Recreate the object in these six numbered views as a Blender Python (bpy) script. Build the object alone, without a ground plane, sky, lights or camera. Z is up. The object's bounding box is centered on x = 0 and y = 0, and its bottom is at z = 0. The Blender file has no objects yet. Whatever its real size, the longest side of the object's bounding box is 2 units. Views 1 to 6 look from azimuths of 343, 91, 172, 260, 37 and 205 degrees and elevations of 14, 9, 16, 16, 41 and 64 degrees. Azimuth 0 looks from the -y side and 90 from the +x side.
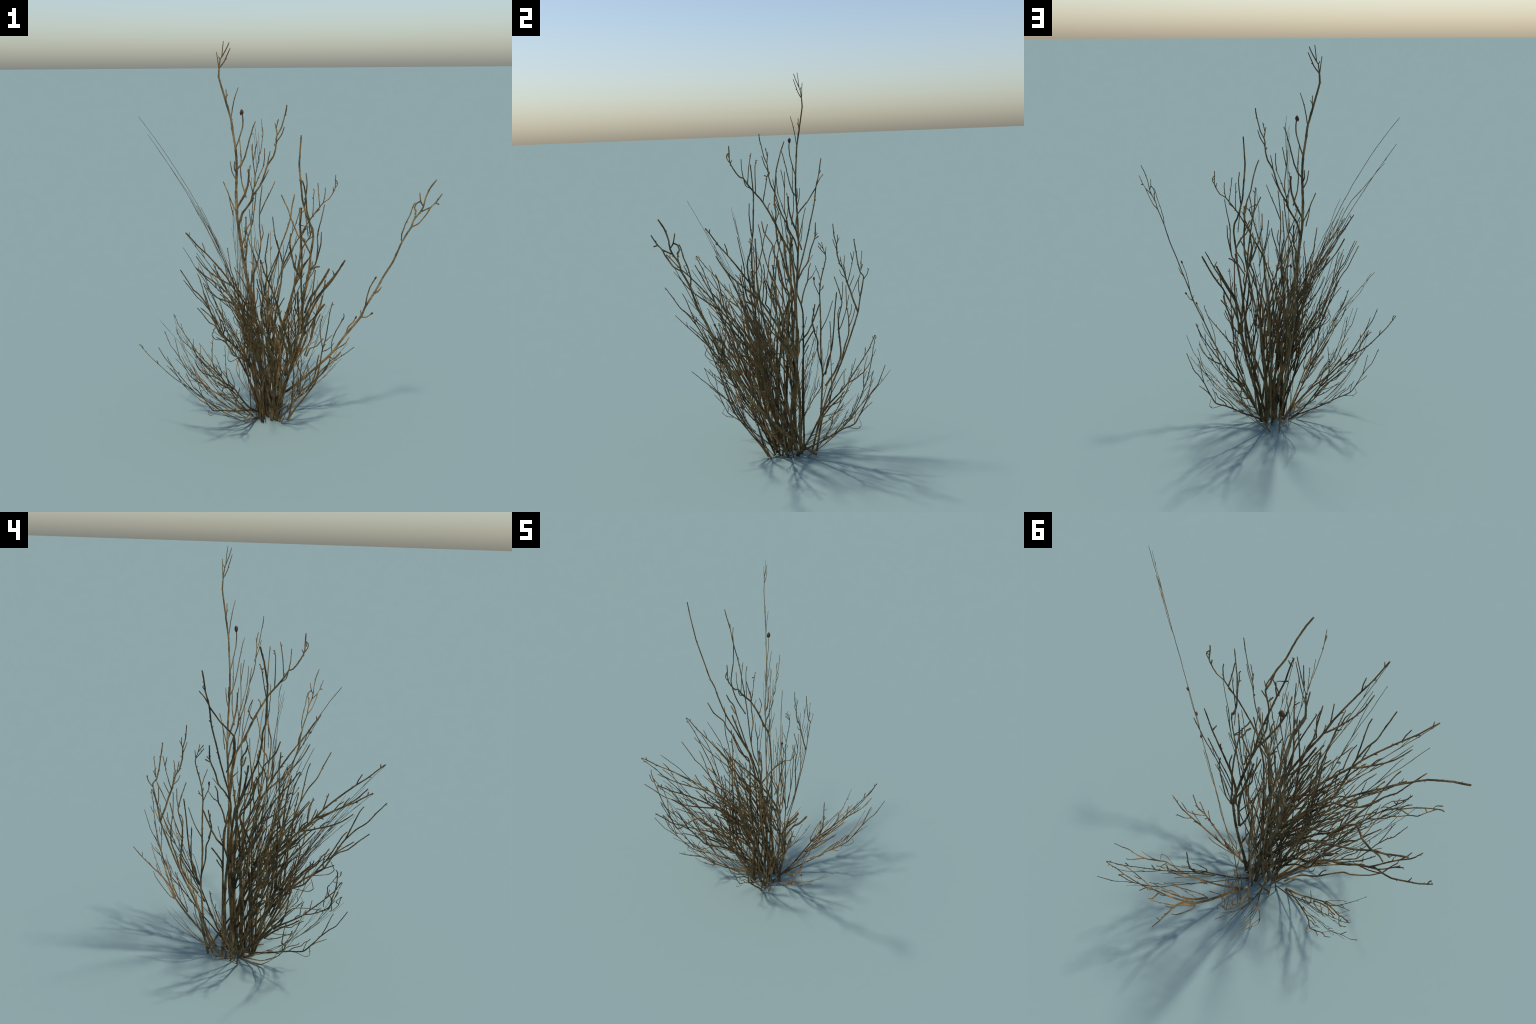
"""Dry shrub: a clump of bare brown stems.

Tall planar sprays are given by the spines of their stems and twigs; the many
low sprays are one branching pattern drawn in (across, along) coordinates and
bent along a leaning, curving axis, two crossed sheets of it per clump.
"""
import bpy, math, random
import numpy as np

random.seed(7)
rng = np.random.default_rng(7)

# ----------------------------------------------------------------- materials
def bark_material(name, tone, warm):
    m = bpy.data.materials.new(name)
    m.use_nodes = True
    nt = m.node_tree
    n, l = nt.nodes, nt.links
    bsdf = n['Principled BSDF']
    bsdf.inputs['Roughness'].default_value = 0.82
    bsdf.inputs['Specular IOR Level'].default_value = 0.25
    tc = n.new('ShaderNodeTexCoord')
    big = n.new('ShaderNodeTexNoise'); big.inputs['Scale'].default_value = 16.0
    big.inputs['Detail'].default_value = 4.0
    fine = n.new('ShaderNodeTexNoise'); fine.inputs['Scale'].default_value = 160.0
    fine.inputs['Detail'].default_value = 3.0
    l.new(tc.outputs['Object'], big.inputs['Vector'])
    l.new(tc.outputs['Object'], fine.inputs['Vector'])
    ramp = n.new('ShaderNodeValToRGB')
    ramp.color_ramp.elements[0].position = 0.34
    ramp.color_ramp.elements[1].position = 0.70
    ramp.color_ramp.elements[0].color = tuple(tone) + (1,)
    ramp.color_ramp.elements[1].color = tuple(warm) + (1,)
    l.new(big.outputs['Fac'], ramp.inputs['Fac'])
    grain = n.new('ShaderNodeValToRGB')
    grain.color_ramp.elements[0].position = 0.36
    grain.color_ramp.elements[1].position = 0.62
    grain.color_ramp.elements[0].color = (0.62, 0.61, 0.58, 1)
    grain.color_ramp.elements[1].color = (1.15, 1.12, 1.08, 1)
    l.new(fine.outputs['Fac'], grain.inputs['Fac'])
    mix = n.new('ShaderNodeMix'); mix.data_type = 'RGBA'; mix.blend_type = 'MULTIPLY'
    mix.inputs['Factor'].default_value = 1.0
    l.new(ramp.outputs['Color'], mix.inputs['A'])
    l.new(grain.outputs['Color'], mix.inputs['B'])
    info = n.new('ShaderNodeObjectInfo')
    vary = n.new('ShaderNodeHueSaturation')
    rv = n.new('ShaderNodeMapRange')
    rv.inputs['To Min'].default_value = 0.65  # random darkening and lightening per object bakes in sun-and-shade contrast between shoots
    rv.inputs['To Max'].default_value = 1.25
    l.new(info.outputs['Random'], rv.inputs['Value'])
    l.new(rv.outputs['Result'], vary.inputs['Value'])
    l.new(mix.outputs['Result'], vary.inputs['Color'])
    l.new(vary.outputs['Color'], bsdf.inputs['Base Color'])
    bump = n.new('ShaderNodeBump'); bump.inputs['Strength'].default_value = 0.5
    bump.inputs['Distance'].default_value = 0.002
    l.new(fine.outputs['Fac'], bump.inputs['Height'])
    l.new(bump.outputs['Normal'], bsdf.inputs['Normal'])
    return m

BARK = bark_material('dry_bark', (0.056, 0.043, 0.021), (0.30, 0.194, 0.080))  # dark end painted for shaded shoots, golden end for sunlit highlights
SEED = bark_material('seed_head_brown', (0.06, 0.035, 0.02), (0.10, 0.055, 0.03))

# ------------------------------------------------------------------ geometry
def smooth_path(pts, step):
    """Catmull-Rom through the control points, resampled about every step."""
    P = np.array(pts, float)
    if len(P) == 2:
        k = max(3, int(np.linalg.norm(P[1] - P[0]) / step) + 1)
        return P[0] + (P[1] - P[0]) * np.linspace(0, 1, k)[:, None]
    Q = np.vstack([2 * P[0] - P[1], P, 2 * P[-1] - P[-2]])
    out = []
    for i in range(1, len(Q) - 2):
        a, b, c, d = Q[i - 1], Q[i], Q[i + 1], Q[i + 2]
        k = max(2, int(np.linalg.norm(c - b) / step) + 1)
        for t in np.linspace(0, 1, k, endpoint=False):
            cr = 0.5 * (2 * b + (c - a) * t + (2 * a - 5 * b + 4 * c - d) * t * t + (3 * b - a - 3 * c + d) * t ** 3)
            out.append(0.6 * cr + 0.4 * (b + (c - b) * t))
    out.append(P[-1])
    return np.array(out)

OVAL = 0.26

def above_ground(pts):
    """cut a spine where it dips below the ground"""
    out = []
    for a, b in zip(pts, pts[1:]):
        if a[2] >= 0.003: out.append(a)
        if (a[2] < 0.003) != (b[2] < 0.003):
            out.append(a + (b - a) * (0.003 - a[2]) / (b[2] - a[2]))
    if pts[-1][2] >= 0.003: out.append(pts[-1])
    return out

class Soup:
    def __init__(self):
        self.v, self.f, self.n = [], [], 0
    def tube(self, pts, r0, r1, normal=None, knots=True, sides=6):
        step = 0.014
        C = smooth_path(pts, step)
        m = len(C)
        if m > 3:                                   # slight crookedness
            w = rng.normal(0, 0.0003, (m, 3)); w[0] = w[-1] = 0
            C = C + w
        T = np.gradient(C, axis=0)
        T /= np.linalg.norm(T, axis=1)[:, None] + 1e-12
        ref = np.array([0.31, 0.17, 0.93]) if abs(T[0][2]) < 0.8 else np.array([0.9, 0.4, 0.1])
        u = np.linspace(0, 1, m)
        R = r0 + (r1 - r0) * u ** 0.85
        R = R * (1 + rng.normal(0, 0.025, m))
        if knots:                                   # buds and leaf scars
            for _ in range(max(1, int(m / 9))):
                R[rng.integers(0, m)] *= rng.uniform(1.05, 1.25)
        rings = []
        N = np.cross(T[0], ref); N /= np.linalg.norm(N)
        for i in range(m):
            N = N - T[i] * (N @ T[i]); N /= np.linalg.norm(N) + 1e-12
            B = np.cross(T[i], N)
            a = np.arange(sides) * 2 * math.pi / sides
            ring = R[i] * (np.cos(a)[:, None] * N + np.sin(a)[:, None] * B)
            if normal is not None:                  # weathered shoots are oval, broad within their spray
                q = normal - T[i] * (normal @ T[i])
                if np.linalg.norm(q) > 0.2:
                    q /= np.linalg.norm(q)
                    ring -= (1 - OVAL) * (ring @ q)[:, None] * q
            rings.append(C[i] + ring)
        V = np.vstack(rings + [C[:1] - T[:1] * r0 * 0.4, C[-1:] + T[-1:] * r1 * 0.7])
        o = self.n
        for i in range(m - 1):
            for j in range(sides):
                k = (j + 1) % sides
                self.f.append((o + i * sides + j, o + i * sides + k, o + (i + 1) * sides + k, o + (i + 1) * sides + j))
        c0, c1 = o + m * sides, o + m * sides + 1
        for j in range(sides):
            k = (j + 1) % sides
            self.f.append((c0, o + k, o + j))
            self.f.append((c1, o + (m - 1) * sides + j, o + (m - 1) * sides + k))
        self.v.append(V); self.n += len(V)
    def blob(self, c, r, ax, stretch=1.5):
        """small bud or withered seed head"""
        ax = ax / (np.linalg.norm(ax) + 1e-9)
        n1 = np.cross(ax, [0.3, 0.8, 0.5]); n1 /= np.linalg.norm(n1); n2 = np.cross(ax, n1)
        o = self.n; V = []
        for i in range(7):
            ph = math.pi * i / 6
            for j in range(8):
                th = 2 * math.pi * j / 8
                rr = r * (1 + rng.normal(0, 0.12))
                V.append(c + ax * stretch * rr * -math.cos(ph) + rr * math.sin(ph) * (math.cos(th) * n1 + math.sin(th) * n2))
        for i in range(6):
            for j in range(8):
                k = (j + 1) % 8
                self.f.append((o + i * 8 + j, o + i * 8 + k, o + (i + 1) * 8 + k, o + (i + 1) * 8 + j))
        self.v.append(np.array(V)); self.n += len(V)
    def mesh(self, name, origin):
        me = bpy.data.meshes.new(name)
        V = np.vstack(self.v) - origin
        V[:, 2] = np.maximum(V[:, 2], -origin[2])
        me.from_pydata(V.tolist(), [], self.f)
        me.polygons.foreach_set('use_smooth', [True] * len(me.polygons))
        me.update()
        return me

shrub = bpy.data.objects.new('dry_shrub', None)
bpy.context.collection.objects.link(shrub)
shrub['label'] = 'dry leafless shrub with many thin brown upright twigs'
shrub['category'] = 'shrub'

SPRAYS = []
def new_spray():
    s = []
    SPRAYS.append(s)
    return s
def limb(spray, kind, r0, r1, normal, *pts):
    pts = above_ground([np.array(p, float) for p in pts])
    if len(pts) > 1:
        spray.append((kind, r0, r1, pts, np.array(normal, float)))

# ------------------------------------------------ low sprays: one pattern, bent
LOW_SPRAY = []
LOW_SPRAY.append(('stem', 0.005, 0.0018, ((-0.03, -0.03), (-0.036, 0.06), (-0.018, 0.17), (0.003, 0.26), (0.023, 0.345), (0.046, 0.418), (0.068, 0.464), (0.086, 0.512), (0.083, 0.6), (0.081, 0.66), (0.089, 0.73), (0.102, 0.775), (0.103, 0.83), (0.105, 0.892))))
LOW_SPRAY.append(('stem', 0.006, 0.0019, ((-0.03, -0.03), (-0.05, 0.11), (-0.072, 0.2), (-0.094, 0.3), (-0.108, 0.39), (-0.1, 0.45), (-0.085, 0.545), (-0.073, 0.6), (-0.062, 0.66), (-0.057, 0.714), (-0.049, 0.758), (-0.037, 0.817), (-0.026, 0.867), (-0.013, 0.92), (-0.006, 0.977), (-0.002, 1.0))))
LOW_SPRAY.append(('twig', 0.0024, 0.0018, ((0.081, 0.665), (0.07, 0.72), (0.062, 0.753), (0.053, 0.795), (0.052, 0.82))))
LOW_SPRAY.append(('twig', 0.0024, 0.0018, ((0.086, 0.555), (0.089, 0.605), (0.103, 0.65), (0.113, 0.68))))
LOW_SPRAY.append(('twig', 0.0026, 0.0018, ((0.044, 0.414), (0.042, 0.457), (0.056, 0.513), (0.051, 0.547), (0.057, 0.569), (0.056, 0.594))))
LOW_SPRAY.append(('twig', 0.002, 0.0016, ((0.083, 0.508), (0.068, 0.535), (0.057, 0.564))))
LOW_SPRAY.append(('twig', 0.0026, 0.0018, ((0.021, 0.35), (0.021, 0.391), (0.025, 0.44), (0.04, 0.499), (0.037, 0.513))))
LOW_SPRAY.append(('twig', 0.0016, 0.0014, ((0.067, 0.45), (0.092, 0.478), (0.115, 0.5), (0.122, 0.53), (0.092, 0.552))))
LOW_SPRAY.append(('twig', 0.0028, 0.002, ((0.014, 0.31), (0.027, 0.328), (0.034, 0.347))))
LOW_SPRAY.append(('twig', 0.0028, 0.002, ((-0.008, 0.261), (-0.004, 0.287), (0.004, 0.313))))
LOW_SPRAY.append(('stem', 0.0048, 0.0018, ((-0.1, 0.39), (-0.104, 0.46), (-0.126, 0.526), (-0.164, 0.598), (-0.202, 0.666), (-0.235, 0.735))))
LOW_SPRAY.append(('twig', 0.0034, 0.0018, ((-0.113, 0.385), (-0.116, 0.454), (-0.122, 0.519), (-0.122, 0.588), (-0.115, 0.699))))
LOW_SPRAY.append(('twig', 0.0028, 0.0018, ((-0.116, 0.382), (-0.134, 0.409), (-0.155, 0.479), (-0.168, 0.539), (-0.166, 0.57))))
LOW_SPRAY.append(('twig', 0.003, 0.0018, ((-0.074, 0.274), (-0.062, 0.32), (-0.046, 0.387), (-0.038, 0.447), (-0.025, 0.515))))
LOW_SPRAY.append(('twig', 0.0028, 0.002, ((-0.063, 0.183), (-0.055, 0.226), (-0.046, 0.263))))
LOW_SPRAY.append(('stem', 0.0045, 0.003, ((-0.078, 0.285), (-0.088, 0.375), (-0.084, 0.453), (-0.066, 0.545), (-0.058, 0.6))))
LOW_SPRAY.append(('twig', 0.0028, 0.0018, ((-0.102, 0.418), (-0.08, 0.47), (-0.055, 0.523), (-0.056, 0.546), (-0.05, 0.578), (-0.038, 0.629))))
LOW_SPRAY.append(('twig', 0.0028, 0.002, ((-0.08, 0.577), (-0.083, 0.605), (-0.076, 0.63))))
LOW_SPRAY.append(('twig', 0.0022, 0.0016, ((-0.057, 0.653), (-0.064, 0.67), (-0.07, 0.691))))
LOW_SPRAY.append(('twig', 0.0024, 0.0017, ((-0.06, 0.703), (-0.066, 0.728), (-0.082, 0.771))))
LOW_SPRAY.append(('twig', 0.0026, 0.0017, ((-0.075, 0.633), (-0.09, 0.653), (-0.107, 0.687), (-0.111, 0.718))))
LOW_SPRAY.append(('twig', 0.0034, 0.0018, ((-0.06, 0.662), (-0.04, 0.697), (-0.024, 0.73), (-0.004, 0.775), (0.01, 0.82), (0.014, 0.85), (0.016, 0.885))))
LOW_SPRAY.append(('twig', 0.002, 0.0015, ((-0.088, 0.356), (-0.062, 0.405), (-0.038, 0.458), (-0.015, 0.508))))
LOW_SPRAY.append(('twig', 0.002, 0.0015, ((-0.024, 0.73), (-0.025, 0.76), (-0.018, 0.785))))
LOW_SPRAY.append(('twig', 0.0022, 0.0016, ((-0.026, 0.867), (-0.033, 0.887), (-0.037, 0.912))))
LOW_SPRAY.append(('twig', 0.0018, 0.0016, ((-0.006, 0.977), (-0.015, 0.988))))
LOW_SPRAY.append(('twig', 0.0018, 0.0014, ((-0.049, 0.758), (-0.04, 0.77))))
LOW_SPRAY.append(('twig', 0.0018, 0.0014, ((-0.016, 0.92), (-0.006, 0.928))))
LOW_SPRAY.append(('twig', 0.002, 0.0015, ((-0.164, 0.598), (-0.172, 0.625))))
LOW_SPRAY.append(('twig', 0.002, 0.0015, ((-0.2, 0.666), (-0.19, 0.69))))
LOW_SPRAY.append(('twig', 0.0024, 0.0016, ((-0.12, 0.52), (-0.135, 0.56), (-0.13, 0.6))))

# base x, base y, base z, length, lean azimuth, tilt at base, bend, roll
CLUSTERS = [
    (0.069, 0.120, -0.021, 0.936, 0.789, 0.886, -0.597, 1.634),  # A
    (0.025, 0.087, 0.014, 1.236, -2.352, 0.437, 0.385, 1.568),  # B
    (-0.008, 0.010, 0.002, 1.228, -1.941, 0.357, 0.340, 1.576),  # C
    (-0.013, 0.095, -0.000, 1.214, -2.715, 0.225, 0.392, 1.604),  # D
    (-0.066, 0.085, 0.001, 0.858, -2.387, 1.141, -0.745, 1.626),  # G
    (-0.098, 0.099, -0.005, 0.724, 2.716, 1.003, -0.799, 1.563),  # F
    (0.031, 0.091, -0.001, 1.301, -1.524, 0.159, 0.325, 1.599),  # H
    (0.020, -0.002, -0.009, 0.678, -1.470, 0.722, -0.496, 1.599),  # M
]

def on_bent_sheet(cl, s, t, sheet):
    bx, by, bz, k, az, tilt, bend, roll = cl
    out = np.array([math.cos(az), math.sin(az), 0.0])
    side = np.array([-math.sin(az), math.cos(az), 0.0])
    up = np.array([0, 0, 1.0])
    th = tilt + bend * t
    a = (math.cos(tilt) - math.cos(th)) / bend
    b = (math.sin(th) - math.sin(tilt)) / bend
    normal = math.cos(th) * out - math.sin(th) * up
    r = roll + sheet * math.pi / 2
    return np.array([bx, by, bz]) + k * (a * out + b * up + s * (math.cos(r) * side + math.sin(r) * normal))

def low_cluster(cl, thick=1.15, sparse=False):
    for sheet in (0, 1):
        spray = new_spray()
        for kind, r0, r1, pts in LOW_SPRAY:
            if sparse and kind != 'stem' and rng.random() < 0.55:
                continue
            s, t = pts[len(pts) // 2]
            here = on_bent_sheet(cl, s, t, sheet)
            across = on_bent_sheet(cl, s + 1e-3, t, sheet) - here
            along = on_bent_sheet(cl, s, t + 1e-3, sheet) - here
            face = np.cross(across, along)
            limb(spray, kind, r0 * cl[3] * thick, r1 * cl[3] * thick, face / np.linalg.norm(face),
                 *[on_bent_sheet(cl, s, t, sheet) for s, t in pts])

for cl in CLUSTERS:
    low_cluster(cl)

# stems that fill the heart of the clump
for az, tilt, bend, k, bx, by in ((-1.15, 0.42, 0.05, 0.84, 0.06, -0.01), (-2.95, 0.20, 0.15, 0.94, -0.05, 0.06),
                                  (-2.15, 0.18, 0.15, 0.94, -0.02, 0.02), (-2.45, 0.10, 0.12, 1.12, -0.02, 0.03)):
    low_cluster((bx, by, 0.0, k, az, tilt, bend, rng.uniform(0, 6.28)), 1.2, True)

# ----------------------------------------------------------------- tall sprays

# spray
spray = new_spray()
limb(spray, 'stem', 0.0049, 0.0103, (0.63, 0.78, 0.02), (-0.202, 0.199, 1.865), (-0.203, 0.201, 1.821), (-0.192, 0.193, 1.774), (-0.174, 0.180, 1.703), (-0.153, 0.165, 1.617), (-0.146, 0.160, 1.558), (-0.134, 0.153, 1.468), (-0.130, 0.151, 1.399), (-0.130, 0.153, 1.330), (-0.133, 0.156, 1.248), (-0.132, 0.157, 1.178), (-0.129, 0.157, 1.104), (-0.122, 0.152, 1.051), (-0.112, 0.146, 0.968), (-0.100, 0.139, 0.865), (-0.083, 0.127, 0.762), (-0.068, 0.117, 0.683), (-0.058, 0.111, 0.590), (-0.074, 0.127, 0.452), (-0.048, 0.108, 0.360), (-0.025, 0.091, 0.262), (-0.006, 0.079, 0.143), (0.000, 0.077, 0.000))
limb(spray, 'twig', 0.0035, 0.0024, (0.63, 0.78, 0.02), (-0.202, 0.199, 1.865), (-0.207, 0.202, 1.905), (-0.212, 0.205, 1.945))
limb(spray, 'twig', 0.0035, 0.0024, (0.63, 0.78, 0.02), (-0.201, 0.198, 1.865), (-0.197, 0.193, 1.908), (-0.190, 0.188, 1.921), (-0.186, 0.184, 1.959), (-0.182, 0.179, 1.996))
limb(spray, 'twig', 0.0035, 0.0024, (0.63, 0.78, 0.02), (-0.190, 0.188, 1.921), (-0.174, 0.174, 1.951), (-0.158, 0.160, 1.989))
limb(spray, 'twig', 0.0035, 0.0024, (0.63, 0.78, 0.02), (-0.202, 0.199, 1.865), (-0.179, 0.179, 1.900), (-0.154, 0.157, 1.962))
limb(spray, 'twig', 0.0035, 0.0024, (0.63, 0.78, 0.02), (-0.197, 0.193, 1.908), (-0.203, 0.198, 1.922))
limb(spray, 'twig', 0.0035, 0.0024, (0.63, 0.78, 0.02), (-0.174, 0.180, 1.703), (-0.172, 0.177, 1.730), (-0.173, 0.177, 1.762))
limb(spray, 'twig', 0.0027, 0.002, (0.63, 0.78, 0.02), (-0.172, 0.177, 1.725), (-0.164, 0.171, 1.740))
limb(spray, 'twig', 0.0035, 0.0024, (0.63, 0.78, 0.02), (-0.153, 0.165, 1.617), (-0.145, 0.157, 1.675), (-0.135, 0.148, 1.725), (-0.121, 0.135, 1.773))
limb(spray, 'knob', 0.0041, 0.0038, (0.63, 0.78, 0.02), (-0.134, 0.153, 1.468), (-0.120, 0.140, 1.511), (-0.103, 0.125, 1.576), (-0.102, 0.123, 1.621), (-0.106, 0.126, 1.651))
limb(spray, 'twig', 0.0047, 0.003, (0.63, 0.78, 0.02), (-0.130, 0.152, 1.359), (-0.111, 0.135, 1.383), (-0.093, 0.120, 1.430), (-0.074, 0.103, 1.515), (-0.060, 0.090, 1.572), (-0.049, 0.080, 1.606))
limb(spray, 'twig', 0.0041, 0.0027, (0.63, 0.78, 0.02), (-0.138, 0.159, 1.306), (-0.150, 0.168, 1.346), (-0.158, 0.173, 1.400))
limb(spray, 'twig', 0.0041, 0.003, (0.63, 0.78, 0.02), (-0.136, 0.162, 1.130), (-0.156, 0.176, 1.194), (-0.170, 0.187, 1.240), (-0.189, 0.201, 1.292))
limb(spray, 'twig', 0.0041, 0.0027, (0.63, 0.78, 0.02), (-0.135, 0.156, 1.336), (-0.140, 0.159, 1.364), (-0.139, 0.158, 1.400))
limb(spray, 'twig', 0.0034, 0.0024, (0.63, 0.78, 0.02), (-0.146, 0.170, 1.117), (-0.158, 0.179, 1.176), (-0.165, 0.183, 1.223))
limb(spray, 'stem', 0.0067, 0.003, (0.63, 0.78, 0.02), (-0.112, 0.147, 0.952), (-0.122, 0.152, 1.057), (-0.107, 0.138, 1.127), (-0.082, 0.117, 1.171), (-0.058, 0.096, 1.216), (-0.063, 0.100, 1.221), (-0.027, 0.069, 1.287), (-0.010, 0.055, 1.343), (0.001, 0.044, 1.386), (0.027, 0.023, 1.435), (0.036, 0.014, 1.475), (0.040, 0.009, 1.536), (0.058, -0.006, 1.575), (0.070, -0.016, 1.625), (0.078, -0.024, 1.663), (0.080, -0.026, 1.689))
limb(spray, 'twig', 0.0035, 0.0024, (0.63, 0.78, 0.02), (0.041, 0.008, 1.544), (0.036, 0.012, 1.580), (0.033, 0.014, 1.599))
limb(spray, 'twig', 0.0035, 0.0024, (0.63, 0.78, 0.02), (0.042, 0.007, 1.575), (0.047, 0.002, 1.619))
limb(spray, 'twig', 0.0035, 0.0024, (0.63, 0.78, 0.02), (0.038, 0.012, 1.503), (0.059, -0.006, 1.542), (0.071, -0.017, 1.581))
limb(spray, 'twig', 0.0035, 0.0024, (0.63, 0.78, 0.02), (0.034, 0.016, 1.483), (0.029, 0.019, 1.498))
limb(spray, 'twig', 0.0035, 0.0024, (0.63, 0.78, 0.02), (-0.015, 0.058, 1.380), (-0.010, 0.053, 1.428), (-0.010, 0.052, 1.473))
limb(spray, 'twig', 0.0035, 0.0024, (0.63, 0.78, 0.02), (-0.003, 0.048, 1.389), (0.006, 0.040, 1.423), (0.013, 0.033, 1.459))
limb(spray, 'twig', 0.0035, 0.0024, (0.63, 0.78, 0.02), (-0.027, 0.069, 1.287), (-0.008, 0.053, 1.326), (0.008, 0.040, 1.367))
limb(spray, 'twig', 0.0035, 0.0024, (0.63, 0.78, 0.02), (-0.051, 0.089, 1.277), (-0.034, 0.074, 1.330), (-0.015, 0.058, 1.380))
limb(spray, 'twig', 0.0065, 0.0061, (0.63, 0.78, 0.02), (-0.126, 0.153, 1.154), (-0.111, 0.140, 1.197), (-0.097, 0.128, 1.227), (-0.082, 0.114, 1.281), (-0.077, 0.109, 1.333), (-0.079, 0.110, 1.362))
limb(spray, 'twig', 0.0035, 0.0024, (0.63, 0.78, 0.02), (-0.077, 0.109, 1.339), (-0.070, 0.102, 1.385))
limb(spray, 'twig', 0.0041, 0.0027, (0.63, 0.78, 0.02), (-0.072, 0.109, 1.200), (-0.060, 0.098, 1.247), (-0.051, 0.089, 1.289), (-0.051, 0.088, 1.335), (-0.058, 0.092, 1.397), (-0.062, 0.095, 1.448), (-0.062, 0.094, 1.493))
limb(spray, 'twig', 0.0035, 0.0024, (0.63, 0.78, 0.02), (-0.057, 0.091, 1.409), (-0.048, 0.083, 1.469), (-0.041, 0.076, 1.505))
limb(spray, 'twig', 0.0041, 0.0024, (0.63, 0.78, 0.02), (-0.089, 0.122, 1.216), (-0.099, 0.129, 1.256), (-0.108, 0.136, 1.297), (-0.113, 0.138, 1.360), (-0.110, 0.134, 1.423), (-0.106, 0.129, 1.520))
limb(spray, 'twig', 0.0035, 0.0024, (0.63, 0.78, 0.02), (-0.058, 0.096, 1.236), (-0.067, 0.103, 1.276), (-0.075, 0.108, 1.322))
limb(spray, 'stem', 0.0065, 0.0027, (0.63, 0.78, 0.02), (-0.029, 0.094, 0.276), (-0.029, 0.091, 0.430), (-0.068, 0.116, 0.714), (-0.063, 0.110, 0.790), (-0.051, 0.099, 0.831), (-0.034, 0.084, 0.903), (-0.025, 0.075, 0.983), (-0.031, 0.078, 1.066), (-0.031, 0.077, 1.136), (-0.028, 0.073, 1.201), (-0.020, 0.064, 1.283))
limb(spray, 'twig', 0.0035, 0.0024, (0.63, 0.78, 0.02), (-0.031, 0.077, 1.131), (-0.010, 0.058, 1.191), (0.014, 0.037, 1.251), (0.034, 0.020, 1.307))
limb(spray, 'twig', 0.0035, 0.0024, (0.63, 0.78, 0.02), (-0.025, 0.075, 0.989), (-0.015, 0.066, 1.031), (-0.021, 0.070, 1.078))
limb(spray, 'twig', 0.0035, 0.0024, (0.63, 0.78, 0.02), (-0.036, 0.086, 0.903), (-0.051, 0.097, 0.950), (-0.052, 0.097, 1.007))
limb(spray, 'twig', 0.0063, 0.0027, (0.63, 0.78, 0.02), (-0.110, 0.145, 0.953), (-0.092, 0.129, 1.012), (-0.087, 0.124, 1.048), (-0.073, 0.111, 1.080))
limb(spray, 'twig', 0.0054, 0.0027, (0.63, 0.78, 0.02), (-0.091, 0.128, 1.024), (-0.090, 0.124, 1.114))
limb(spray, 'twig', 0.0054, 0.0027, (0.63, 0.78, 0.02), (-0.103, 0.142, 0.834), (-0.088, 0.127, 0.922), (-0.085, 0.124, 0.989), (-0.063, 0.103, 1.080), (-0.051, 0.091, 1.188), (-0.041, 0.082, 1.247))
limb(spray, 'stem', 0.0041, 0.0079, (0.63, 0.78, 0.02), (0.140, -0.072, 1.543), (0.136, -0.067, 1.460), (0.134, -0.064, 1.396), (0.142, -0.068, 1.300), (0.149, -0.072, 1.223), (0.160, -0.079, 1.172), (0.176, -0.091, 1.114), (0.192, -0.104, 1.076), (0.196, -0.105, 1.023), (0.187, -0.096, 0.942), (0.182, -0.091, 0.860), (0.170, -0.079, 0.777), (0.161, -0.069, 0.699), (0.151, -0.059, 0.592), (0.136, -0.044, 0.483), (0.115, -0.025, 0.370), (0.024, 0.054, 0.124), (0.053, 0.030, 0.000))
limb(spray, 'twig', 0.003, 0.0041, (0.63, 0.78, 0.02), (0.162, -0.085, 1.356), (0.167, -0.088, 1.302), (0.162, -0.083, 1.231), (0.157, -0.077, 1.185))
limb(spray, 'twig', 0.003, 0.0047, (0.63, 0.78, 0.02), (0.229, -0.133, 1.063), (0.228, -0.131, 1.000), (0.218, -0.122, 0.946), (0.206, -0.110, 0.890), (0.184, -0.092, 0.859))
limb(spray, 'twig', 0.0027, 0.0041, (0.63, 0.78, 0.02), (0.239, -0.145, 1.204), (0.228, -0.134, 1.132), (0.218, -0.125, 1.079), (0.213, -0.119, 1.032), (0.216, -0.121, 0.986), (0.211, -0.115, 0.918))
limb(spray, 'twig', 0.0034, 0.0047, (0.63, 0.78, 0.02), (0.061, -0.001, 1.240), (0.091, -0.023, 1.166), (0.101, -0.030, 1.127), (0.118, -0.044, 1.076), (0.134, -0.055, 1.034), (0.162, -0.077, 1.000), (0.187, -0.096, 0.942))
limb(spray, 'stem', 0.003, 0.0067, (0.63, 0.78, 0.02), (0.117, -0.046, 1.247), (0.107, -0.036, 1.187), (0.101, -0.030, 1.127), (0.084, -0.015, 1.053), (0.057, 0.009, 0.959), (0.041, 0.023, 0.885), (0.017, 0.045, 0.792), (0.009, 0.053, 0.748), (0.006, 0.058, 0.606), (0.013, 0.057, 0.425), (0.020, 0.060, 0.200), (0.006, 0.073, 0.000))
limb(spray, 'twig', 0.0027, 0.0041, (0.63, 0.78, 0.02), (0.025, 0.031, 1.124), (0.035, 0.025, 1.028), (0.046, 0.017, 0.974), (0.058, 0.009, 0.935), (0.072, -0.001, 0.868))
limb(spray, 'twig', 0.0034, 0.0041, (0.63, 0.78, 0.02), (0.103, -0.030, 1.044), (0.098, -0.025, 1.000), (0.106, -0.031, 0.947), (0.118, -0.038, 0.866), (0.127, -0.046, 0.840))
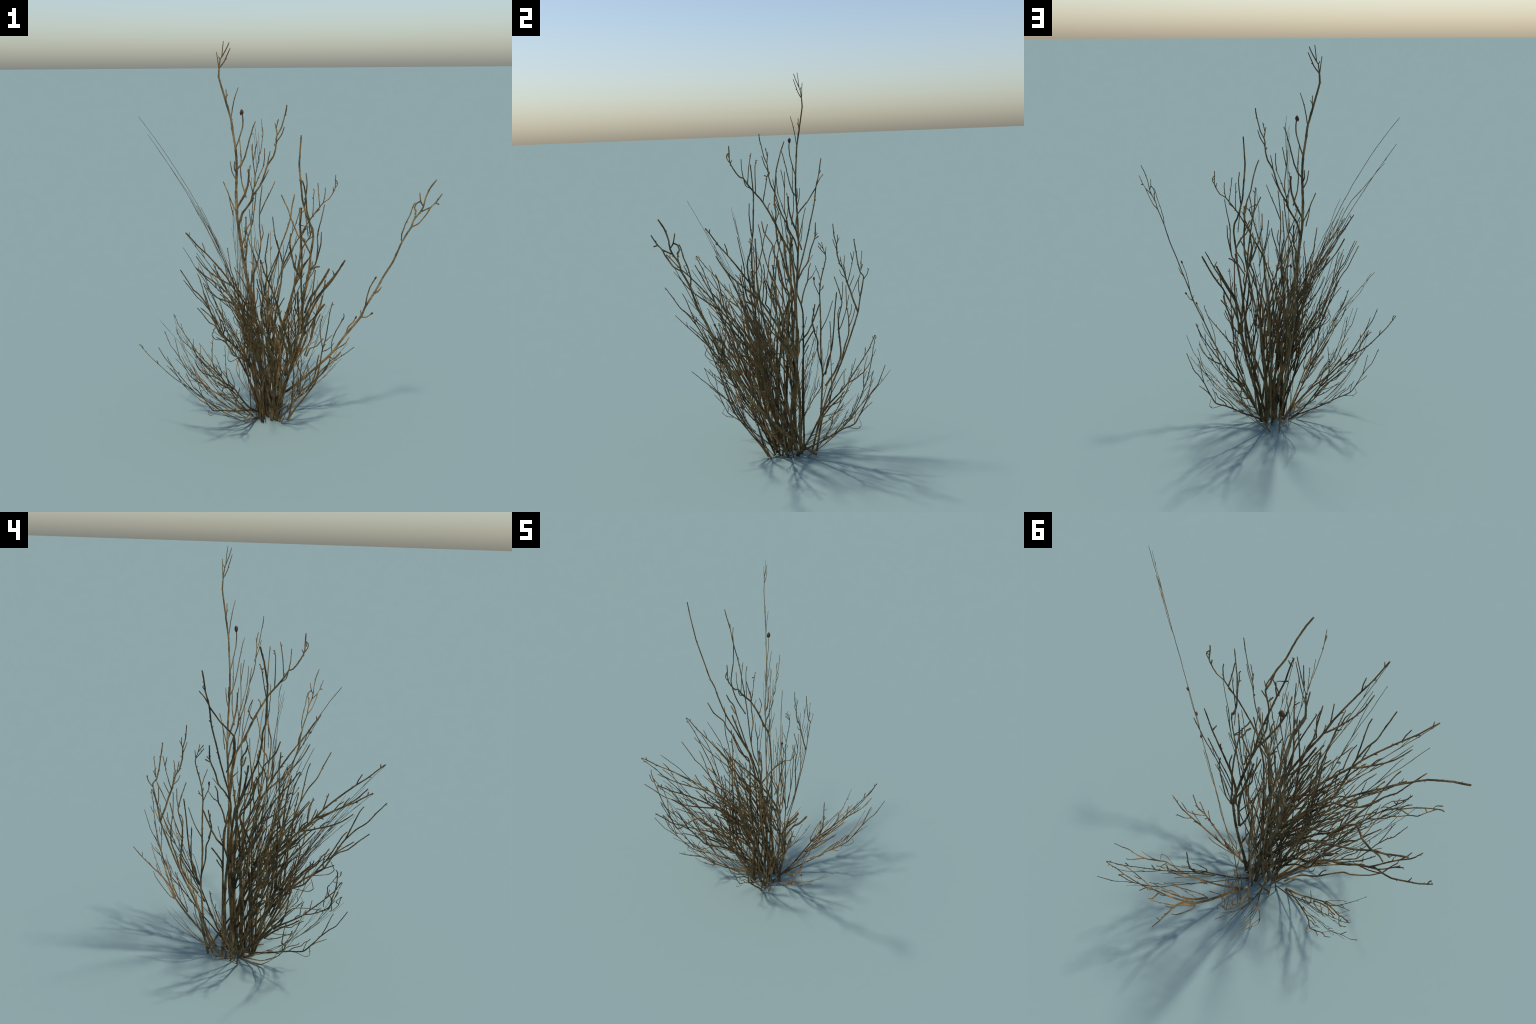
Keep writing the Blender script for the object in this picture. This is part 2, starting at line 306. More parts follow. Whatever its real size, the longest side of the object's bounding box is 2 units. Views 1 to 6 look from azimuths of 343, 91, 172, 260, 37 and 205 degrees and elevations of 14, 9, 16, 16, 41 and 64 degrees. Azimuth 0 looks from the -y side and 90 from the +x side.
limb(spray, 'twig', 0.0027, 0.0027, (0.63, 0.78, 0.02), (0.149, -0.072, 1.223), (0.165, -0.083, 1.126), (0.175, -0.088, 1.035))
limb(spray, 'stem', 0.0054, 0.0067, (0.63, 0.78, 0.02), (0.141, -0.064, 1.180), (0.141, -0.062, 1.085), (0.146, -0.064, 1.005), (0.144, -0.061, 0.937), (0.132, -0.049, 0.834), (0.117, -0.034, 0.742), (0.096, -0.015, 0.641), (0.074, 0.004, 0.545), (0.050, 0.035, 0.250), (0.030, 0.050, 0.000))
limb(spray, 'twig', 0.0027, 0.0041, (0.63, 0.78, 0.02), (0.176, -0.087, 0.928), (0.163, -0.076, 0.892), (0.150, -0.065, 0.863), (0.143, -0.058, 0.821))
limb(spray, 'twig', 0.0041, 0.0041, (0.63, 0.78, 0.02), (0.225, -0.125, 0.881), (0.209, -0.112, 0.877), (0.185, -0.093, 0.854))

# spray
spray = new_spray()
limb(spray, 'stem', 0.0028, 0.0056, (-1.00, 0.00, -0.06), (-0.071, 0.444, 1.131), (-0.068, 0.453, 1.068), (-0.064, 0.462, 1.004), (-0.061, 0.473, 0.955), (-0.060, 0.490, 0.934), (-0.057, 0.484, 0.891), (-0.053, 0.469, 0.824), (-0.049, 0.456, 0.746), (-0.043, 0.424, 0.651), (-0.039, 0.397, 0.574), (-0.033, 0.359, 0.476), (-0.026, 0.306, 0.358), (-0.020, 0.267, 0.255), (-0.012, 0.239, 0.127), (0.000, 0.215, 0.000))
limb(spray, 'stem', 0.0022, 0.005, (-1.00, 0.00, -0.06), (-0.076, 0.337, 1.214), (-0.073, 0.342, 1.149), (-0.070, 0.353, 1.106), (-0.067, 0.355, 1.053), (-0.064, 0.368, 1.002), (-0.062, 0.385, 0.974), (-0.058, 0.402, 0.908), (-0.055, 0.418, 0.861), (-0.053, 0.429, 0.823), (-0.049, 0.456, 0.746))
limb(spray, 'twig', 0.0025, 0.0018, (-1.00, 0.00, -0.06), (-0.059, 0.492, 0.917), (-0.060, 0.508, 0.944), (-0.062, 0.517, 0.973))
limb(spray, 'twig', 0.0025, 0.0018, (-1.00, 0.00, -0.06), (-0.062, 0.475, 0.966), (-0.064, 0.479, 1.013), (-0.067, 0.485, 1.064))
limb(spray, 'twig', 0.0025, 0.0018, (-1.00, 0.00, -0.06), (-0.062, 0.477, 0.966), (-0.063, 0.487, 0.997))
limb(spray, 'twig', 0.0025, 0.0018, (-1.00, 0.00, -0.06), (-0.053, 0.469, 0.824), (-0.056, 0.463, 0.862), (-0.059, 0.464, 0.919), (-0.061, 0.473, 0.948))
limb(spray, 'twig', 0.0025, 0.0018, (-1.00, 0.00, -0.06), (-0.054, 0.424, 0.835), (-0.057, 0.446, 0.885), (-0.061, 0.473, 0.948))
limb(spray, 'twig', 0.0025, 0.0018, (-1.00, 0.00, -0.06), (-0.070, 0.355, 1.109), (-0.071, 0.362, 1.127), (-0.072, 0.369, 1.141))
limb(spray, 'twig', 0.0025, 0.0018, (-1.00, 0.00, -0.06), (-0.071, 0.356, 1.122), (-0.073, 0.359, 1.156))
limb(spray, 'twig', 0.0025, 0.0018, (-1.00, 0.00, -0.06), (-0.068, 0.353, 1.081), (-0.070, 0.342, 1.108), (-0.072, 0.334, 1.133))
limb(spray, 'twig', 0.0025, 0.0018, (-1.00, 0.00, -0.06), (-0.067, 0.356, 1.058), (-0.068, 0.363, 1.068))
limb(spray, 'twig', 0.0025, 0.0018, (-1.00, 0.00, -0.06), (-0.063, 0.387, 0.993), (-0.066, 0.394, 1.047))
limb(spray, 'twig', 0.0025, 0.0018, (-1.00, 0.00, -0.06), (-0.063, 0.381, 0.988), (-0.065, 0.374, 1.021), (-0.066, 0.370, 1.042))
limb(spray, 'twig', 0.0025, 0.0018, (-1.00, 0.00, -0.06), (-0.059, 0.389, 0.922), (-0.060, 0.376, 0.946), (-0.062, 0.365, 0.974))
limb(spray, 'twig', 0.0025, 0.0018, (-1.00, 0.00, -0.06), (-0.058, 0.411, 0.904), (-0.061, 0.420, 0.956), (-0.064, 0.433, 1.012), (-0.068, 0.444, 1.068))
limb(spray, 'twig', 0.0025, 0.0018, (-1.00, 0.00, -0.06), (-0.065, 0.429, 1.017), (-0.067, 0.425, 1.061))
limb(spray, 'twig', 0.0025, 0.0018, (-1.00, 0.00, -0.06), (-0.057, 0.413, 0.880), (-0.059, 0.429, 0.914), (-0.060, 0.440, 0.940))
limb(spray, 'twig', 0.0025, 0.0018, (-1.00, 0.00, -0.06), (-0.059, 0.402, 0.918), (-0.062, 0.394, 0.970), (-0.063, 0.387, 0.988))
limb(spray, 'twig', 0.0028, 0.0044, (-1.00, 0.00, -0.06), (-0.055, 0.347, 0.855), (-0.051, 0.337, 0.781), (-0.046, 0.329, 0.697), (-0.041, 0.322, 0.622), (-0.037, 0.309, 0.540), (-0.034, 0.290, 0.493), (-0.029, 0.275, 0.420))
limb(spray, 'twig', 0.0021, 0.0028, (-1.00, 0.00, -0.06), (-0.053, 0.324, 0.811), (-0.049, 0.307, 0.756), (-0.047, 0.289, 0.711), (-0.043, 0.260, 0.650))
limb(spray, 'stem', 0.0022, 0.0056, (-1.00, 0.00, -0.06), (-0.060, 0.336, 0.938), (-0.056, 0.358, 0.869), (-0.052, 0.373, 0.802), (-0.049, 0.361, 0.748), (-0.046, 0.352, 0.708), (-0.043, 0.352, 0.653), (-0.040, 0.356, 0.598), (-0.036, 0.360, 0.538), (-0.034, 0.354, 0.496), (-0.030, 0.321, 0.422), (-0.026, 0.274, 0.357))
limb(spray, 'twig', 0.002, 0.0025, (-1.00, 0.00, -0.06), (-0.058, 0.380, 0.908), (-0.055, 0.378, 0.850), (-0.052, 0.374, 0.807))
limb(spray, 'twig', 0.002, 0.0044, (-1.00, 0.00, -0.06), (-0.057, 0.396, 0.889), (-0.051, 0.397, 0.778), (-0.047, 0.406, 0.715), (-0.042, 0.404, 0.635), (-0.037, 0.378, 0.553), (-0.033, 0.354, 0.475))
limb(spray, 'twig', 0.002, 0.0025, (-1.00, 0.00, -0.06), (-0.051, 0.424, 0.789), (-0.049, 0.418, 0.744), (-0.047, 0.406, 0.715))
limb(spray, 'twig', 0.002, 0.0025, (-1.00, 0.00, -0.06), (-0.050, 0.444, 0.770), (-0.046, 0.424, 0.705), (-0.044, 0.406, 0.665))
limb(spray, 'twig', 0.0022, 0.0037, (-1.00, 0.00, -0.06), (-0.046, 0.307, 0.702), (-0.041, 0.310, 0.612), (-0.037, 0.307, 0.540), (-0.032, 0.289, 0.462), (-0.028, 0.270, 0.399))
limb(spray, 'twig', 0.002, 0.0025, (-1.00, 0.00, -0.06), (-0.050, 0.361, 0.775), (-0.048, 0.350, 0.743), (-0.044, 0.350, 0.673))
limb(spray, 'twig', 0.002, 0.0028, (-1.00, 0.00, -0.06), (-0.054, 0.411, 0.839), (-0.052, 0.402, 0.798), (-0.049, 0.391, 0.749), (-0.044, 0.365, 0.674), (-0.043, 0.352, 0.651))
limb(spray, 'stem', 0.0028, 0.0056, (-1.00, 0.00, -0.06), (-0.067, 0.294, 1.052), (-0.065, 0.295, 1.029), (-0.062, 0.279, 0.972), (-0.059, 0.265, 0.915), (-0.056, 0.259, 0.877), (-0.054, 0.257, 0.838), (-0.051, 0.258, 0.784), (-0.044, 0.258, 0.670), (-0.040, 0.255, 0.595), (-0.034, 0.255, 0.492), (-0.029, 0.260, 0.414), (-0.023, 0.252, 0.308), (-0.016, 0.243, 0.199), (0.000, 0.190, 0.000))
limb(spray, 'twig', 0.0022, 0.0018, (-1.00, 0.00, -0.06), (-0.067, 0.296, 1.052), (-0.069, 0.298, 1.094))
limb(spray, 'twig', 0.0022, 0.0018, (-1.00, 0.00, -0.06), (-0.067, 0.294, 1.055), (-0.069, 0.283, 1.085), (-0.071, 0.276, 1.122))
limb(spray, 'twig', 0.0022, 0.0018, (-1.00, 0.00, -0.06), (-0.069, 0.282, 1.087), (-0.071, 0.259, 1.119))
limb(spray, 'twig', 0.0022, 0.0018, (-1.00, 0.00, -0.06), (-0.067, 0.294, 1.057), (-0.068, 0.272, 1.080), (-0.070, 0.257, 1.102))
limb(spray, 'twig', 0.0022, 0.0018, (-1.00, 0.00, -0.06), (-0.062, 0.279, 0.977), (-0.063, 0.274, 0.984))
limb(spray, 'twig', 0.0022, 0.0018, (-1.00, 0.00, -0.06), (-0.059, 0.265, 0.915), (-0.061, 0.252, 0.963), (-0.064, 0.238, 1.000))
limb(spray, 'twig', 0.0022, 0.0018, (-1.00, 0.00, -0.06), (-0.056, 0.259, 0.867), (-0.056, 0.271, 0.877), (-0.057, 0.279, 0.894))
limb(spray, 'twig', 0.0022, 0.0018, (-1.00, 0.00, -0.06), (-0.057, 0.259, 0.886), (-0.058, 0.256, 0.910))
limb(spray, 'knob', 0.0022, 0.0025, (-1.00, 0.00, -0.06), (-0.054, 0.257, 0.838), (-0.056, 0.242, 0.876), (-0.058, 0.231, 0.900), (-0.060, 0.230, 0.931))
limb(spray, 'twig', 0.0031, 0.005, (-1.00, 0.00, -0.06), (-0.052, 0.254, 0.799), (-0.049, 0.235, 0.744), (-0.045, 0.211, 0.689), (-0.043, 0.187, 0.643), (-0.040, 0.156, 0.606))
limb(spray, 'twig', 0.0028, 0.0044, (-1.00, 0.00, -0.06), (-0.052, 0.231, 0.796), (-0.049, 0.221, 0.744), (-0.046, 0.213, 0.704), (-0.043, 0.224, 0.644), (-0.041, 0.237, 0.609), (-0.036, 0.240, 0.534), (-0.032, 0.247, 0.461))
limb(spray, 'twig', 0.0025, 0.0025, (-1.00, 0.00, -0.06), (-0.050, 0.220, 0.776), (-0.049, 0.223, 0.744), (-0.047, 0.234, 0.724))
limb(spray, 'twig', 0.0025, 0.0025, (-1.00, 0.00, -0.06), (-0.046, 0.213, 0.704), (-0.043, 0.228, 0.649))
limb(spray, 'stem', 0.0028, 0.0084, (-1.00, 0.00, -0.06), (-0.101, -0.188, 1.635), (-0.099, -0.187, 1.600), (-0.097, -0.187, 1.559), (-0.096, -0.181, 1.538), (-0.093, -0.157, 1.497), (-0.092, -0.137, 1.473), (-0.091, -0.119, 1.466), (-0.090, -0.102, 1.439), (-0.088, -0.080, 1.410), (-0.086, -0.058, 1.383), (-0.085, -0.033, 1.354), (-0.082, -0.003, 1.305), (-0.078, 0.031, 1.241), (-0.074, 0.058, 1.179), (-0.070, 0.091, 1.110), (-0.068, 0.112, 1.069), (-0.063, 0.123, 0.984), (-0.056, 0.131, 0.864), (-0.047, 0.131, 0.717), (-0.038, 0.131, 0.565), (-0.027, 0.118, 0.381), (-0.018, 0.104, 0.219), (-0.020, 0.100, 0.000))
limb(spray, 'twig', 0.0028, 0.0022, (-1.00, 0.00, -0.06), (-0.099, -0.187, 1.598), (-0.099, -0.201, 1.588), (-0.097, -0.200, 1.570), (-0.096, -0.189, 1.552))
limb(spray, 'twig', 0.0028, 0.0022, (-1.00, 0.00, -0.06), (-0.099, -0.196, 1.590), (-0.098, -0.193, 1.575))
limb(spray, 'twig', 0.0028, 0.0022, (-1.00, 0.00, -0.06), (-0.096, -0.180, 1.544), (-0.097, -0.174, 1.562))
limb(spray, 'twig', 0.0028, 0.0022, (-1.00, 0.00, -0.06), (-0.091, -0.119, 1.466), (-0.094, -0.125, 1.507), (-0.097, -0.127, 1.565))
limb(spray, 'twig', 0.0028, 0.0022, (-1.00, 0.00, -0.06), (-0.090, -0.100, 1.436), (-0.094, -0.090, 1.512), (-0.098, -0.079, 1.574), (-0.099, -0.074, 1.594))
limb(spray, 'twig', 0.0028, 0.0022, (-1.00, 0.00, -0.06), (-0.087, -0.057, 1.386), (-0.091, -0.058, 1.459), (-0.095, -0.056, 1.527), (-0.097, -0.049, 1.558))
limb(spray, 'twig', 0.0028, 0.0022, (-1.00, 0.00, -0.06), (-0.081, 0.002, 1.295), (-0.083, 0.005, 1.322), (-0.083, 0.015, 1.333))
limb(spray, 'twig', 0.0028, 0.0022, (-1.00, 0.00, -0.06), (-0.084, -0.020, 1.338), (-0.087, -0.009, 1.401), (-0.091, 0.004, 1.470), (-0.093, 0.016, 1.495))
limb(spray, 'twig', 0.0028, 0.0022, (-1.00, 0.00, -0.06), (-0.092, 0.004, 1.472), (-0.092, -0.011, 1.477))
limb(spray, 'twig', 0.0028, 0.0022, (-1.00, 0.00, -0.06), (-0.091, -0.117, 1.460), (-0.089, -0.108, 1.428), (-0.088, -0.080, 1.410))
limb(spray, 'twig', 0.0037, 0.0037, (-1.00, 0.00, -0.06), (-0.074, 0.060, 1.165), (-0.072, 0.066, 1.142), (-0.071, 0.083, 1.126))
limb(spray, 'twig', 0.005, 0.0062, (-1.00, 0.00, -0.06), (-0.073, 0.124, 1.152), (-0.070, 0.116, 1.111), (-0.068, 0.112, 1.069))
limb(spray, 'twig', 0.0022, 0.0028, (-1.00, 0.00, -0.06), (-0.083, 0.040, 1.332), (-0.081, 0.057, 1.284), (-0.078, 0.042, 1.241), (-0.079, 0.048, 1.256), (-0.078, 0.038, 1.234))
limb(spray, 'twig', 0.002, 0.0037, (-1.00, 0.00, -0.06), (-0.072, 0.046, 1.147), (-0.067, 0.042, 1.054), (-0.063, 0.033, 0.987), (-0.058, 0.025, 0.910), (-0.053, 0.012, 0.813))

# spray
spray = new_spray()
limb(spray, 'stem', 0.0032, 0.0059, (0.90, -0.02, 0.44), (-0.630, 0.106, 1.643), (-0.595, 0.086, 1.591), (-0.559, 0.069, 1.537), (-0.524, 0.054, 1.481), (-0.479, 0.046, 1.408), (-0.428, 0.038, 1.321), (-0.413, 0.036, 1.295), (-0.392, 0.043, 1.258), (-0.361, 0.040, 1.200), (-0.314, 0.046, 1.106), (-0.265, 0.073, 1.005), (-0.233, 0.092, 0.932), (-0.189, 0.123, 0.826), (-0.146, 0.132, 0.707), (-0.111, 0.129, 0.595), (-0.059, 0.108, 0.396), (-0.027, 0.091, 0.223), (-0.020, 0.060, 0.000))
limb(spray, 'stem', 0.0029, 0.005, (0.89, -0.02, 0.45), (-0.557, 0.315, 1.541), (-0.537, 0.307, 1.510), (-0.499, 0.295, 1.449), (-0.461, 0.276, 1.386), (-0.423, 0.265, 1.321), (-0.398, 0.256, 1.277), (-0.363, 0.237, 1.211), (-0.321, 0.215, 1.128), (-0.287, 0.195, 1.058), (-0.264, 0.179, 1.006), (-0.232, 0.157, 0.933), (-0.193, 0.141, 0.837), (-0.170, 0.170, 0.720), (-0.100, 0.160, 0.400), (-0.060, 0.150, 0.000))
limb(spray, 'twig', 0.0032, 0.0023, (0.85, -0.02, 0.52), (-0.461, 0.276, 1.386), (-0.483, 0.297, 1.423), (-0.500, 0.320, 1.451))
limb(spray, 'twig', 0.0028, 0.0018, (0.85, -0.02, 0.53), (-0.502, 0.297, 1.454), (-0.511, 0.307, 1.469), (-0.517, 0.301, 1.479))
limb(spray, 'twig', 0.0032, 0.0041, (0.88, -0.02, 0.47), (-0.458, 0.274, 1.381), (-0.433, 0.245, 1.337), (-0.415, 0.223, 1.305), (-0.395, 0.188, 1.268), (-0.377, 0.161, 1.234), (-0.347, 0.152, 1.177), (-0.322, 0.156, 1.127), (-0.285, 0.178, 1.052))
limb(spray, 'twig', 0.0023, 0.0018, (0.87, -0.02, 0.49), (-0.420, 0.271, 1.316), (-0.413, 0.260, 1.303))
limb(spray, 'stem', 0.0046, 0.0054, (0.92, -0.02, 0.38), (-0.303, 0.085, 1.087), (-0.289, 0.086, 1.056), (-0.274, 0.088, 1.026), (-0.251, 0.091, 0.974), (-0.217, 0.106, 0.896), (-0.189, 0.123, 0.826), (-0.130, 0.090, 0.680), (-0.080, 0.070, 0.350), (-0.060, 0.050, 0.000))
limb(spray, 'twig', 0.0028, 0.0028, (0.91, -0.02, 0.42), (-0.288, 0.099, 1.057), (-0.277, 0.086, 1.031))
limb(spray, 'stem', 0.0032, 0.0054, (0.92, -0.02, 0.40), (-0.367, -0.039, 1.209), (-0.337, -0.026, 1.150), (-0.319, -0.004, 1.115), (-0.303, 0.018, 1.084), (-0.285, 0.022, 1.047), (-0.268, 0.036, 1.010), (-0.246, 0.049, 0.962), (-0.223, 0.061, 0.908), (-0.194, 0.082, 0.836), (-0.179, 0.097, 0.797), (-0.120, 0.030, 0.620), (-0.060, 0.010, 0.300), (-0.030, -0.010, 0.000))
limb(spray, 'twig', 0.0028, 0.0028, (0.90, -0.02, 0.44), (-0.333, 0.053, 1.146), (-0.313, 0.042, 1.105), (-0.295, 0.023, 1.068))
limb(spray, 'twig', 0.0028, 0.0028, (0.92, -0.02, 0.40), (-0.301, 0.013, 1.078), (-0.271, -0.003, 1.015), (-0.247, -0.009, 0.961), (-0.217, -0.022, 0.890))
limb(spray, 'twig', 0.0032, 0.0043, (0.91, -0.02, 0.41), (-0.352, 0.261, 1.192), (-0.320, 0.256, 1.128), (-0.306, 0.248, 1.098), (-0.284, 0.228, 1.053), (-0.259, 0.212, 0.997), (-0.247, 0.198, 0.971), (-0.239, 0.179, 0.949), (-0.217, 0.154, 0.896))
limb(spray, 'twig', 0.0037, 0.0028, (0.90, -0.02, 0.44), (-0.315, 0.274, 1.120), (-0.308, 0.250, 1.103))
limb(spray, 'twig', 0.0023, 0.0023, (0.90, -0.02, 0.44), (-0.324, 0.269, 1.136), (-0.315, 0.255, 1.118))
limb(spray, 'twig', 0.0018, 0.0018, (0.91, -0.02, 0.41), (-0.270, 0.237, 1.023), (-0.256, 0.216, 0.992), (-0.243, 0.197, 0.960))
limb(spray, 'twig', 0.0028, 0.0043, (0.93, -0.02, 0.37), (-0.249, 0.234, 0.976), (-0.238, 0.211, 0.950), (-0.214, 0.203, 0.892), (-0.199, 0.186, 0.854), (-0.187, 0.175, 0.822), (-0.169, 0.163, 0.773))
limb(spray, 'twig', 0.0018, 0.0028, (0.92, -0.02, 0.39), (-0.239, 0.252, 0.953), (-0.222, 0.228, 0.914), (-0.214, 0.207, 0.892))
limb(spray, 'twig', 0.0018, 0.0018, (0.92, -0.02, 0.40), (-0.252, 0.224, 0.981), (-0.238, 0.211, 0.950))
limb(spray, 'stem', 0.0037, 0.0051, (0.92, -0.02, 0.40), (-0.355, 0.098, 1.191), (-0.337, 0.103, 1.157), (-0.322, 0.118, 1.127), (-0.286, 0.113, 1.052), (-0.239, 0.111, 0.948), (-0.206, 0.113, 0.869), (-0.140, 0.110, 0.700), (-0.080, 0.110, 0.350), (-0.080, 0.110, 0.000))
limb(spray, 'twig', 0.0043, 0.0037, (0.90, -0.02, 0.44), (-0.325, 0.100, 1.132), (-0.305, 0.107, 1.092), (-0.298, 0.126, 1.077))
limb(spray, 'twig', 0.0043, 0.0043, (0.90, -0.02, 0.43), (-0.320, 0.120, 1.122), (-0.298, 0.116, 1.077))
limb(spray, 'stem', 0.0037, 0.0051, (0.93, -0.02, 0.37), (-0.275, 0.045, 1.025), (-0.266, 0.039, 1.005), (-0.240, 0.046, 0.947), (-0.222, 0.050, 0.905), (-0.207, 0.069, 0.868), (-0.186, 0.100, 0.815), (-0.130, 0.050, 0.600), (-0.070, 0.020, 0.300), (-0.050, 0.010, 0.000))
limb(spray, 'twig', 0.0028, 0.0028, (0.92, -0.02, 0.40), (-0.266, 0.049, 1.005), (-0.245, 0.049, 0.958))
limb(spray, 'stem', 0.0037, 0.0048, (0.98, -0.02, 0.21), (-0.120, 0.220, 0.632), (-0.108, 0.193, 0.592), (-0.096, 0.167, 0.546), (-0.078, 0.159, 0.478), (-0.053, 0.152, 0.369), (-0.026, 0.148, 0.226), (-0.008, 0.134, 0.081), (-0.060, 0.130, 0.000))
limb(spray, 'twig', 0.0037, 0.0028, (0.96, -0.02, 0.27), (-0.099, 0.193, 0.561), (-0.094, 0.183, 0.541), (-0.085, 0.168, 0.507))

# spray
spray = new_spray()
limb(spray, 'stem', 0.0025, 0.0067, (0.01, -0.98, -0.17), (0.287, -0.167, 1.353), (0.287, -0.164, 1.332), (0.290, -0.155, 1.286), (0.280, -0.151, 1.261), (0.262, -0.146, 1.232), (0.233, -0.143, 1.214), (0.216, -0.139, 1.192), (0.181, -0.132, 1.147), (0.156, -0.125, 1.109), (0.126, -0.117, 1.057), (0.084, -0.103, 0.978), (0.041, -0.088, 0.892), (0.036, -0.074, 0.815), (0.030, -0.062, 0.744), (0.016, -0.043, 0.636), (0.015, -0.023, 0.525), (0.015, -0.003, 0.411), (0.007, 0.000, 0.393), (0.019, 0.024, 0.259), (0.037, 0.048, 0.125), (0.047, -0.020, 0.000))
limb(spray, 'twig', 0.0025, 0.002, (0.01, -0.98, -0.17), (0.287, -0.163, 1.329), (0.299, -0.160, 1.315), (0.299, -0.158, 1.299), (0.290, -0.155, 1.286))
limb(spray, 'twig', 0.0025, 0.002, (0.01, -0.98, -0.17), (0.296, -0.160, 1.312), (0.291, -0.158, 1.303))
limb(spray, 'twig', 0.0025, 0.002, (0.01, -0.98, -0.17), (0.283, -0.152, 1.267), (0.279, -0.156, 1.290))
limb(spray, 'twig', 0.0025, 0.002, (0.01, -0.98, -0.17), (0.233, -0.143, 1.214), (0.239, -0.151, 1.260), (0.236, -0.157, 1.292))
limb(spray, 'twig', 0.0025, 0.002, (0.01, -0.98, -0.17), (0.216, -0.139, 1.192), (0.206, -0.149, 1.245), (0.195, -0.162, 1.317))
limb(spray, 'twig', 0.0025, 0.002, (0.01, -0.98, -0.17), (0.181, -0.132, 1.147), (0.181, -0.142, 1.204), (0.177, -0.150, 1.247), (0.179, -0.155, 1.276), (0.173, -0.157, 1.288))
limb(spray, 'twig', 0.0025, 0.002, (0.01, -0.98, -0.17), (0.126, -0.117, 1.057), (0.134, -0.113, 1.036), (0.159, -0.104, 0.986), (0.187, -0.095, 0.942))
limb(spray, 'twig', 0.0025, 0.002, (0.01, -0.98, -0.17), (0.041, -0.088, 0.892), (0.020, -0.101, 0.963), (-0.001, -0.114, 1.033))
limb(spray, 'twig', 0.0025, 0.002, (0.01, -0.98, -0.17), (0.217, -0.138, 1.182), (0.199, -0.135, 1.166), (0.181, -0.132, 1.147))

# spray
spray = new_spray()
limb(spray, 'stem', 0.0034, 0.0074, (0.80, 0.59, -0.09), (0.680, -0.454, 1.349), (0.663, -0.436, 1.314), (0.646, -0.421, 1.264), (0.638, -0.416, 1.217), (0.630, -0.409, 1.194), (0.607, -0.385, 1.148), (0.598, -0.379, 1.111), (0.586, -0.366, 1.082), (0.566, -0.347, 1.029), (0.536, -0.321, 0.928), (0.505, -0.290, 0.851), (0.476, -0.263, 0.769), (0.439, -0.226, 0.677), (0.422, -0.211, 0.619), (0.366, -0.152, 0.508), (0.312, -0.096, 0.391), (0.263, -0.041, 0.309), (0.246, -0.021, 0.281), (0.160, 0.055, 0.165), (0.046, 0.214, 0.000))
limb(spray, 'twig', 0.0034, 0.0028, (0.80, 0.59, -0.09), (0.638, -0.416, 1.217), (0.630, -0.403, 1.237), (0.628, -0.394, 1.280))
limb(spray, 'twig', 0.0034, 0.0028, (0.80, 0.59, -0.09), (0.630, -0.403, 1.240), (0.617, -0.386, 1.229), (0.610, -0.381, 1.203), (0.614, -0.389, 1.179), (0.608, -0.386, 1.148))
limb(spray, 'twig', 0.0034, 0.0028, (0.80, 0.59, -0.09), (0.608, -0.378, 1.200), (0.616, -0.390, 1.192), (0.610, -0.384, 1.176))
limb(spray, 'twig', 0.0034, 0.0028, (0.80, 0.59, -0.09), (0.566, -0.347, 1.029), (0.568, -0.342, 1.072), (0.581, -0.352, 1.124), (0.596, -0.366, 1.170), (0.606, -0.374, 1.215), (0.613, -0.381, 1.230))
limb(spray, 'twig', 0.0034, 0.0028, (0.80, 0.59, -0.09), (0.598, -0.379, 1.111), (0.623, -0.408, 1.135), (0.645, -0.432, 1.179), (0.661, -0.448, 1.218), (0.677, -0.465, 1.244), (0.695, -0.485, 1.285))
limb(spray, 'twig', 0.0034, 0.0028, (0.80, 0.59, -0.09), (0.631, -0.412, 1.192), (0.661, -0.448, 1.218))
limb(spray, 'twig', 0.0034, 0.0028, (0.80, 0.59, -0.09), (0.675, -0.463, 1.241), (0.685, -0.478, 1.235))
limb(spray, 'twig', 0.0034, 0.0028, (0.80, 0.59, -0.09), (0.469, -0.257, 0.744), (0.487, -0.277, 0.772), (0.496, -0.286, 0.794))
limb(spray, 'twig', 0.0034, 0.0028, (0.80, 0.59, -0.09), (0.422, -0.211, 0.623), (0.422, -0.207, 0.652))
limb(spray, 'twig', 0.0034, 0.0028, (0.80, 0.59, -0.09), (0.312, -0.096, 0.391), (0.314, -0.089, 0.450), (0.329, -0.102, 0.509), (0.349, -0.121, 0.563), (0.363, -0.133, 0.601), (0.362, -0.130, 0.617))
limb(spray, 'twig', 0.0034, 0.0028, (0.80, 0.59, -0.09), (0.312, -0.096, 0.391), (0.341, -0.129, 0.432), (0.365, -0.157, 0.464), (0.378, -0.170, 0.499))
limb(spray, 'twig', 0.0034, 0.0028, (0.80, 0.59, -0.09), (0.302, -0.086, 0.370), (0.321, -0.112, 0.363), (0.347, -0.141, 0.411))
limb(spray, 'bud', 0.0039, 0.0031, (0.80, 0.59, -0.09), (0.439, -0.226, 0.677), (0.445, -0.227, 0.724), (0.457, -0.235, 0.780), (0.477, -0.255, 0.834))
limb(spray, 'bud', 0.0039, 0.0031, (0.80, 0.59, -0.09), (0.422, -0.211, 0.619), (0.440, -0.236, 0.623), (0.460, -0.259, 0.648))
limb(spray, 'bud', 0.0039, 0.0031, (0.80, 0.59, -0.09), (0.364, -0.149, 0.507), (0.376, -0.159, 0.552), (0.395, -0.180, 0.584), (0.405, -0.189, 0.611))
limb(spray, 'twig', 0.0039, 0.0047, (0.80, 0.59, -0.09), (0.307, -0.090, 0.385), (0.303, -0.091, 0.343), (0.280, -0.068, 0.281), (0.250, -0.036, 0.224), (0.217, 0.001, 0.174), (0.183, 0.040, 0.128))
limb(spray, 'twig', 0.0031, 0.0025, (0.80, 0.59, -0.09), (0.303, -0.091, 0.343), (0.325, -0.116, 0.374), (0.346, -0.139, 0.410))

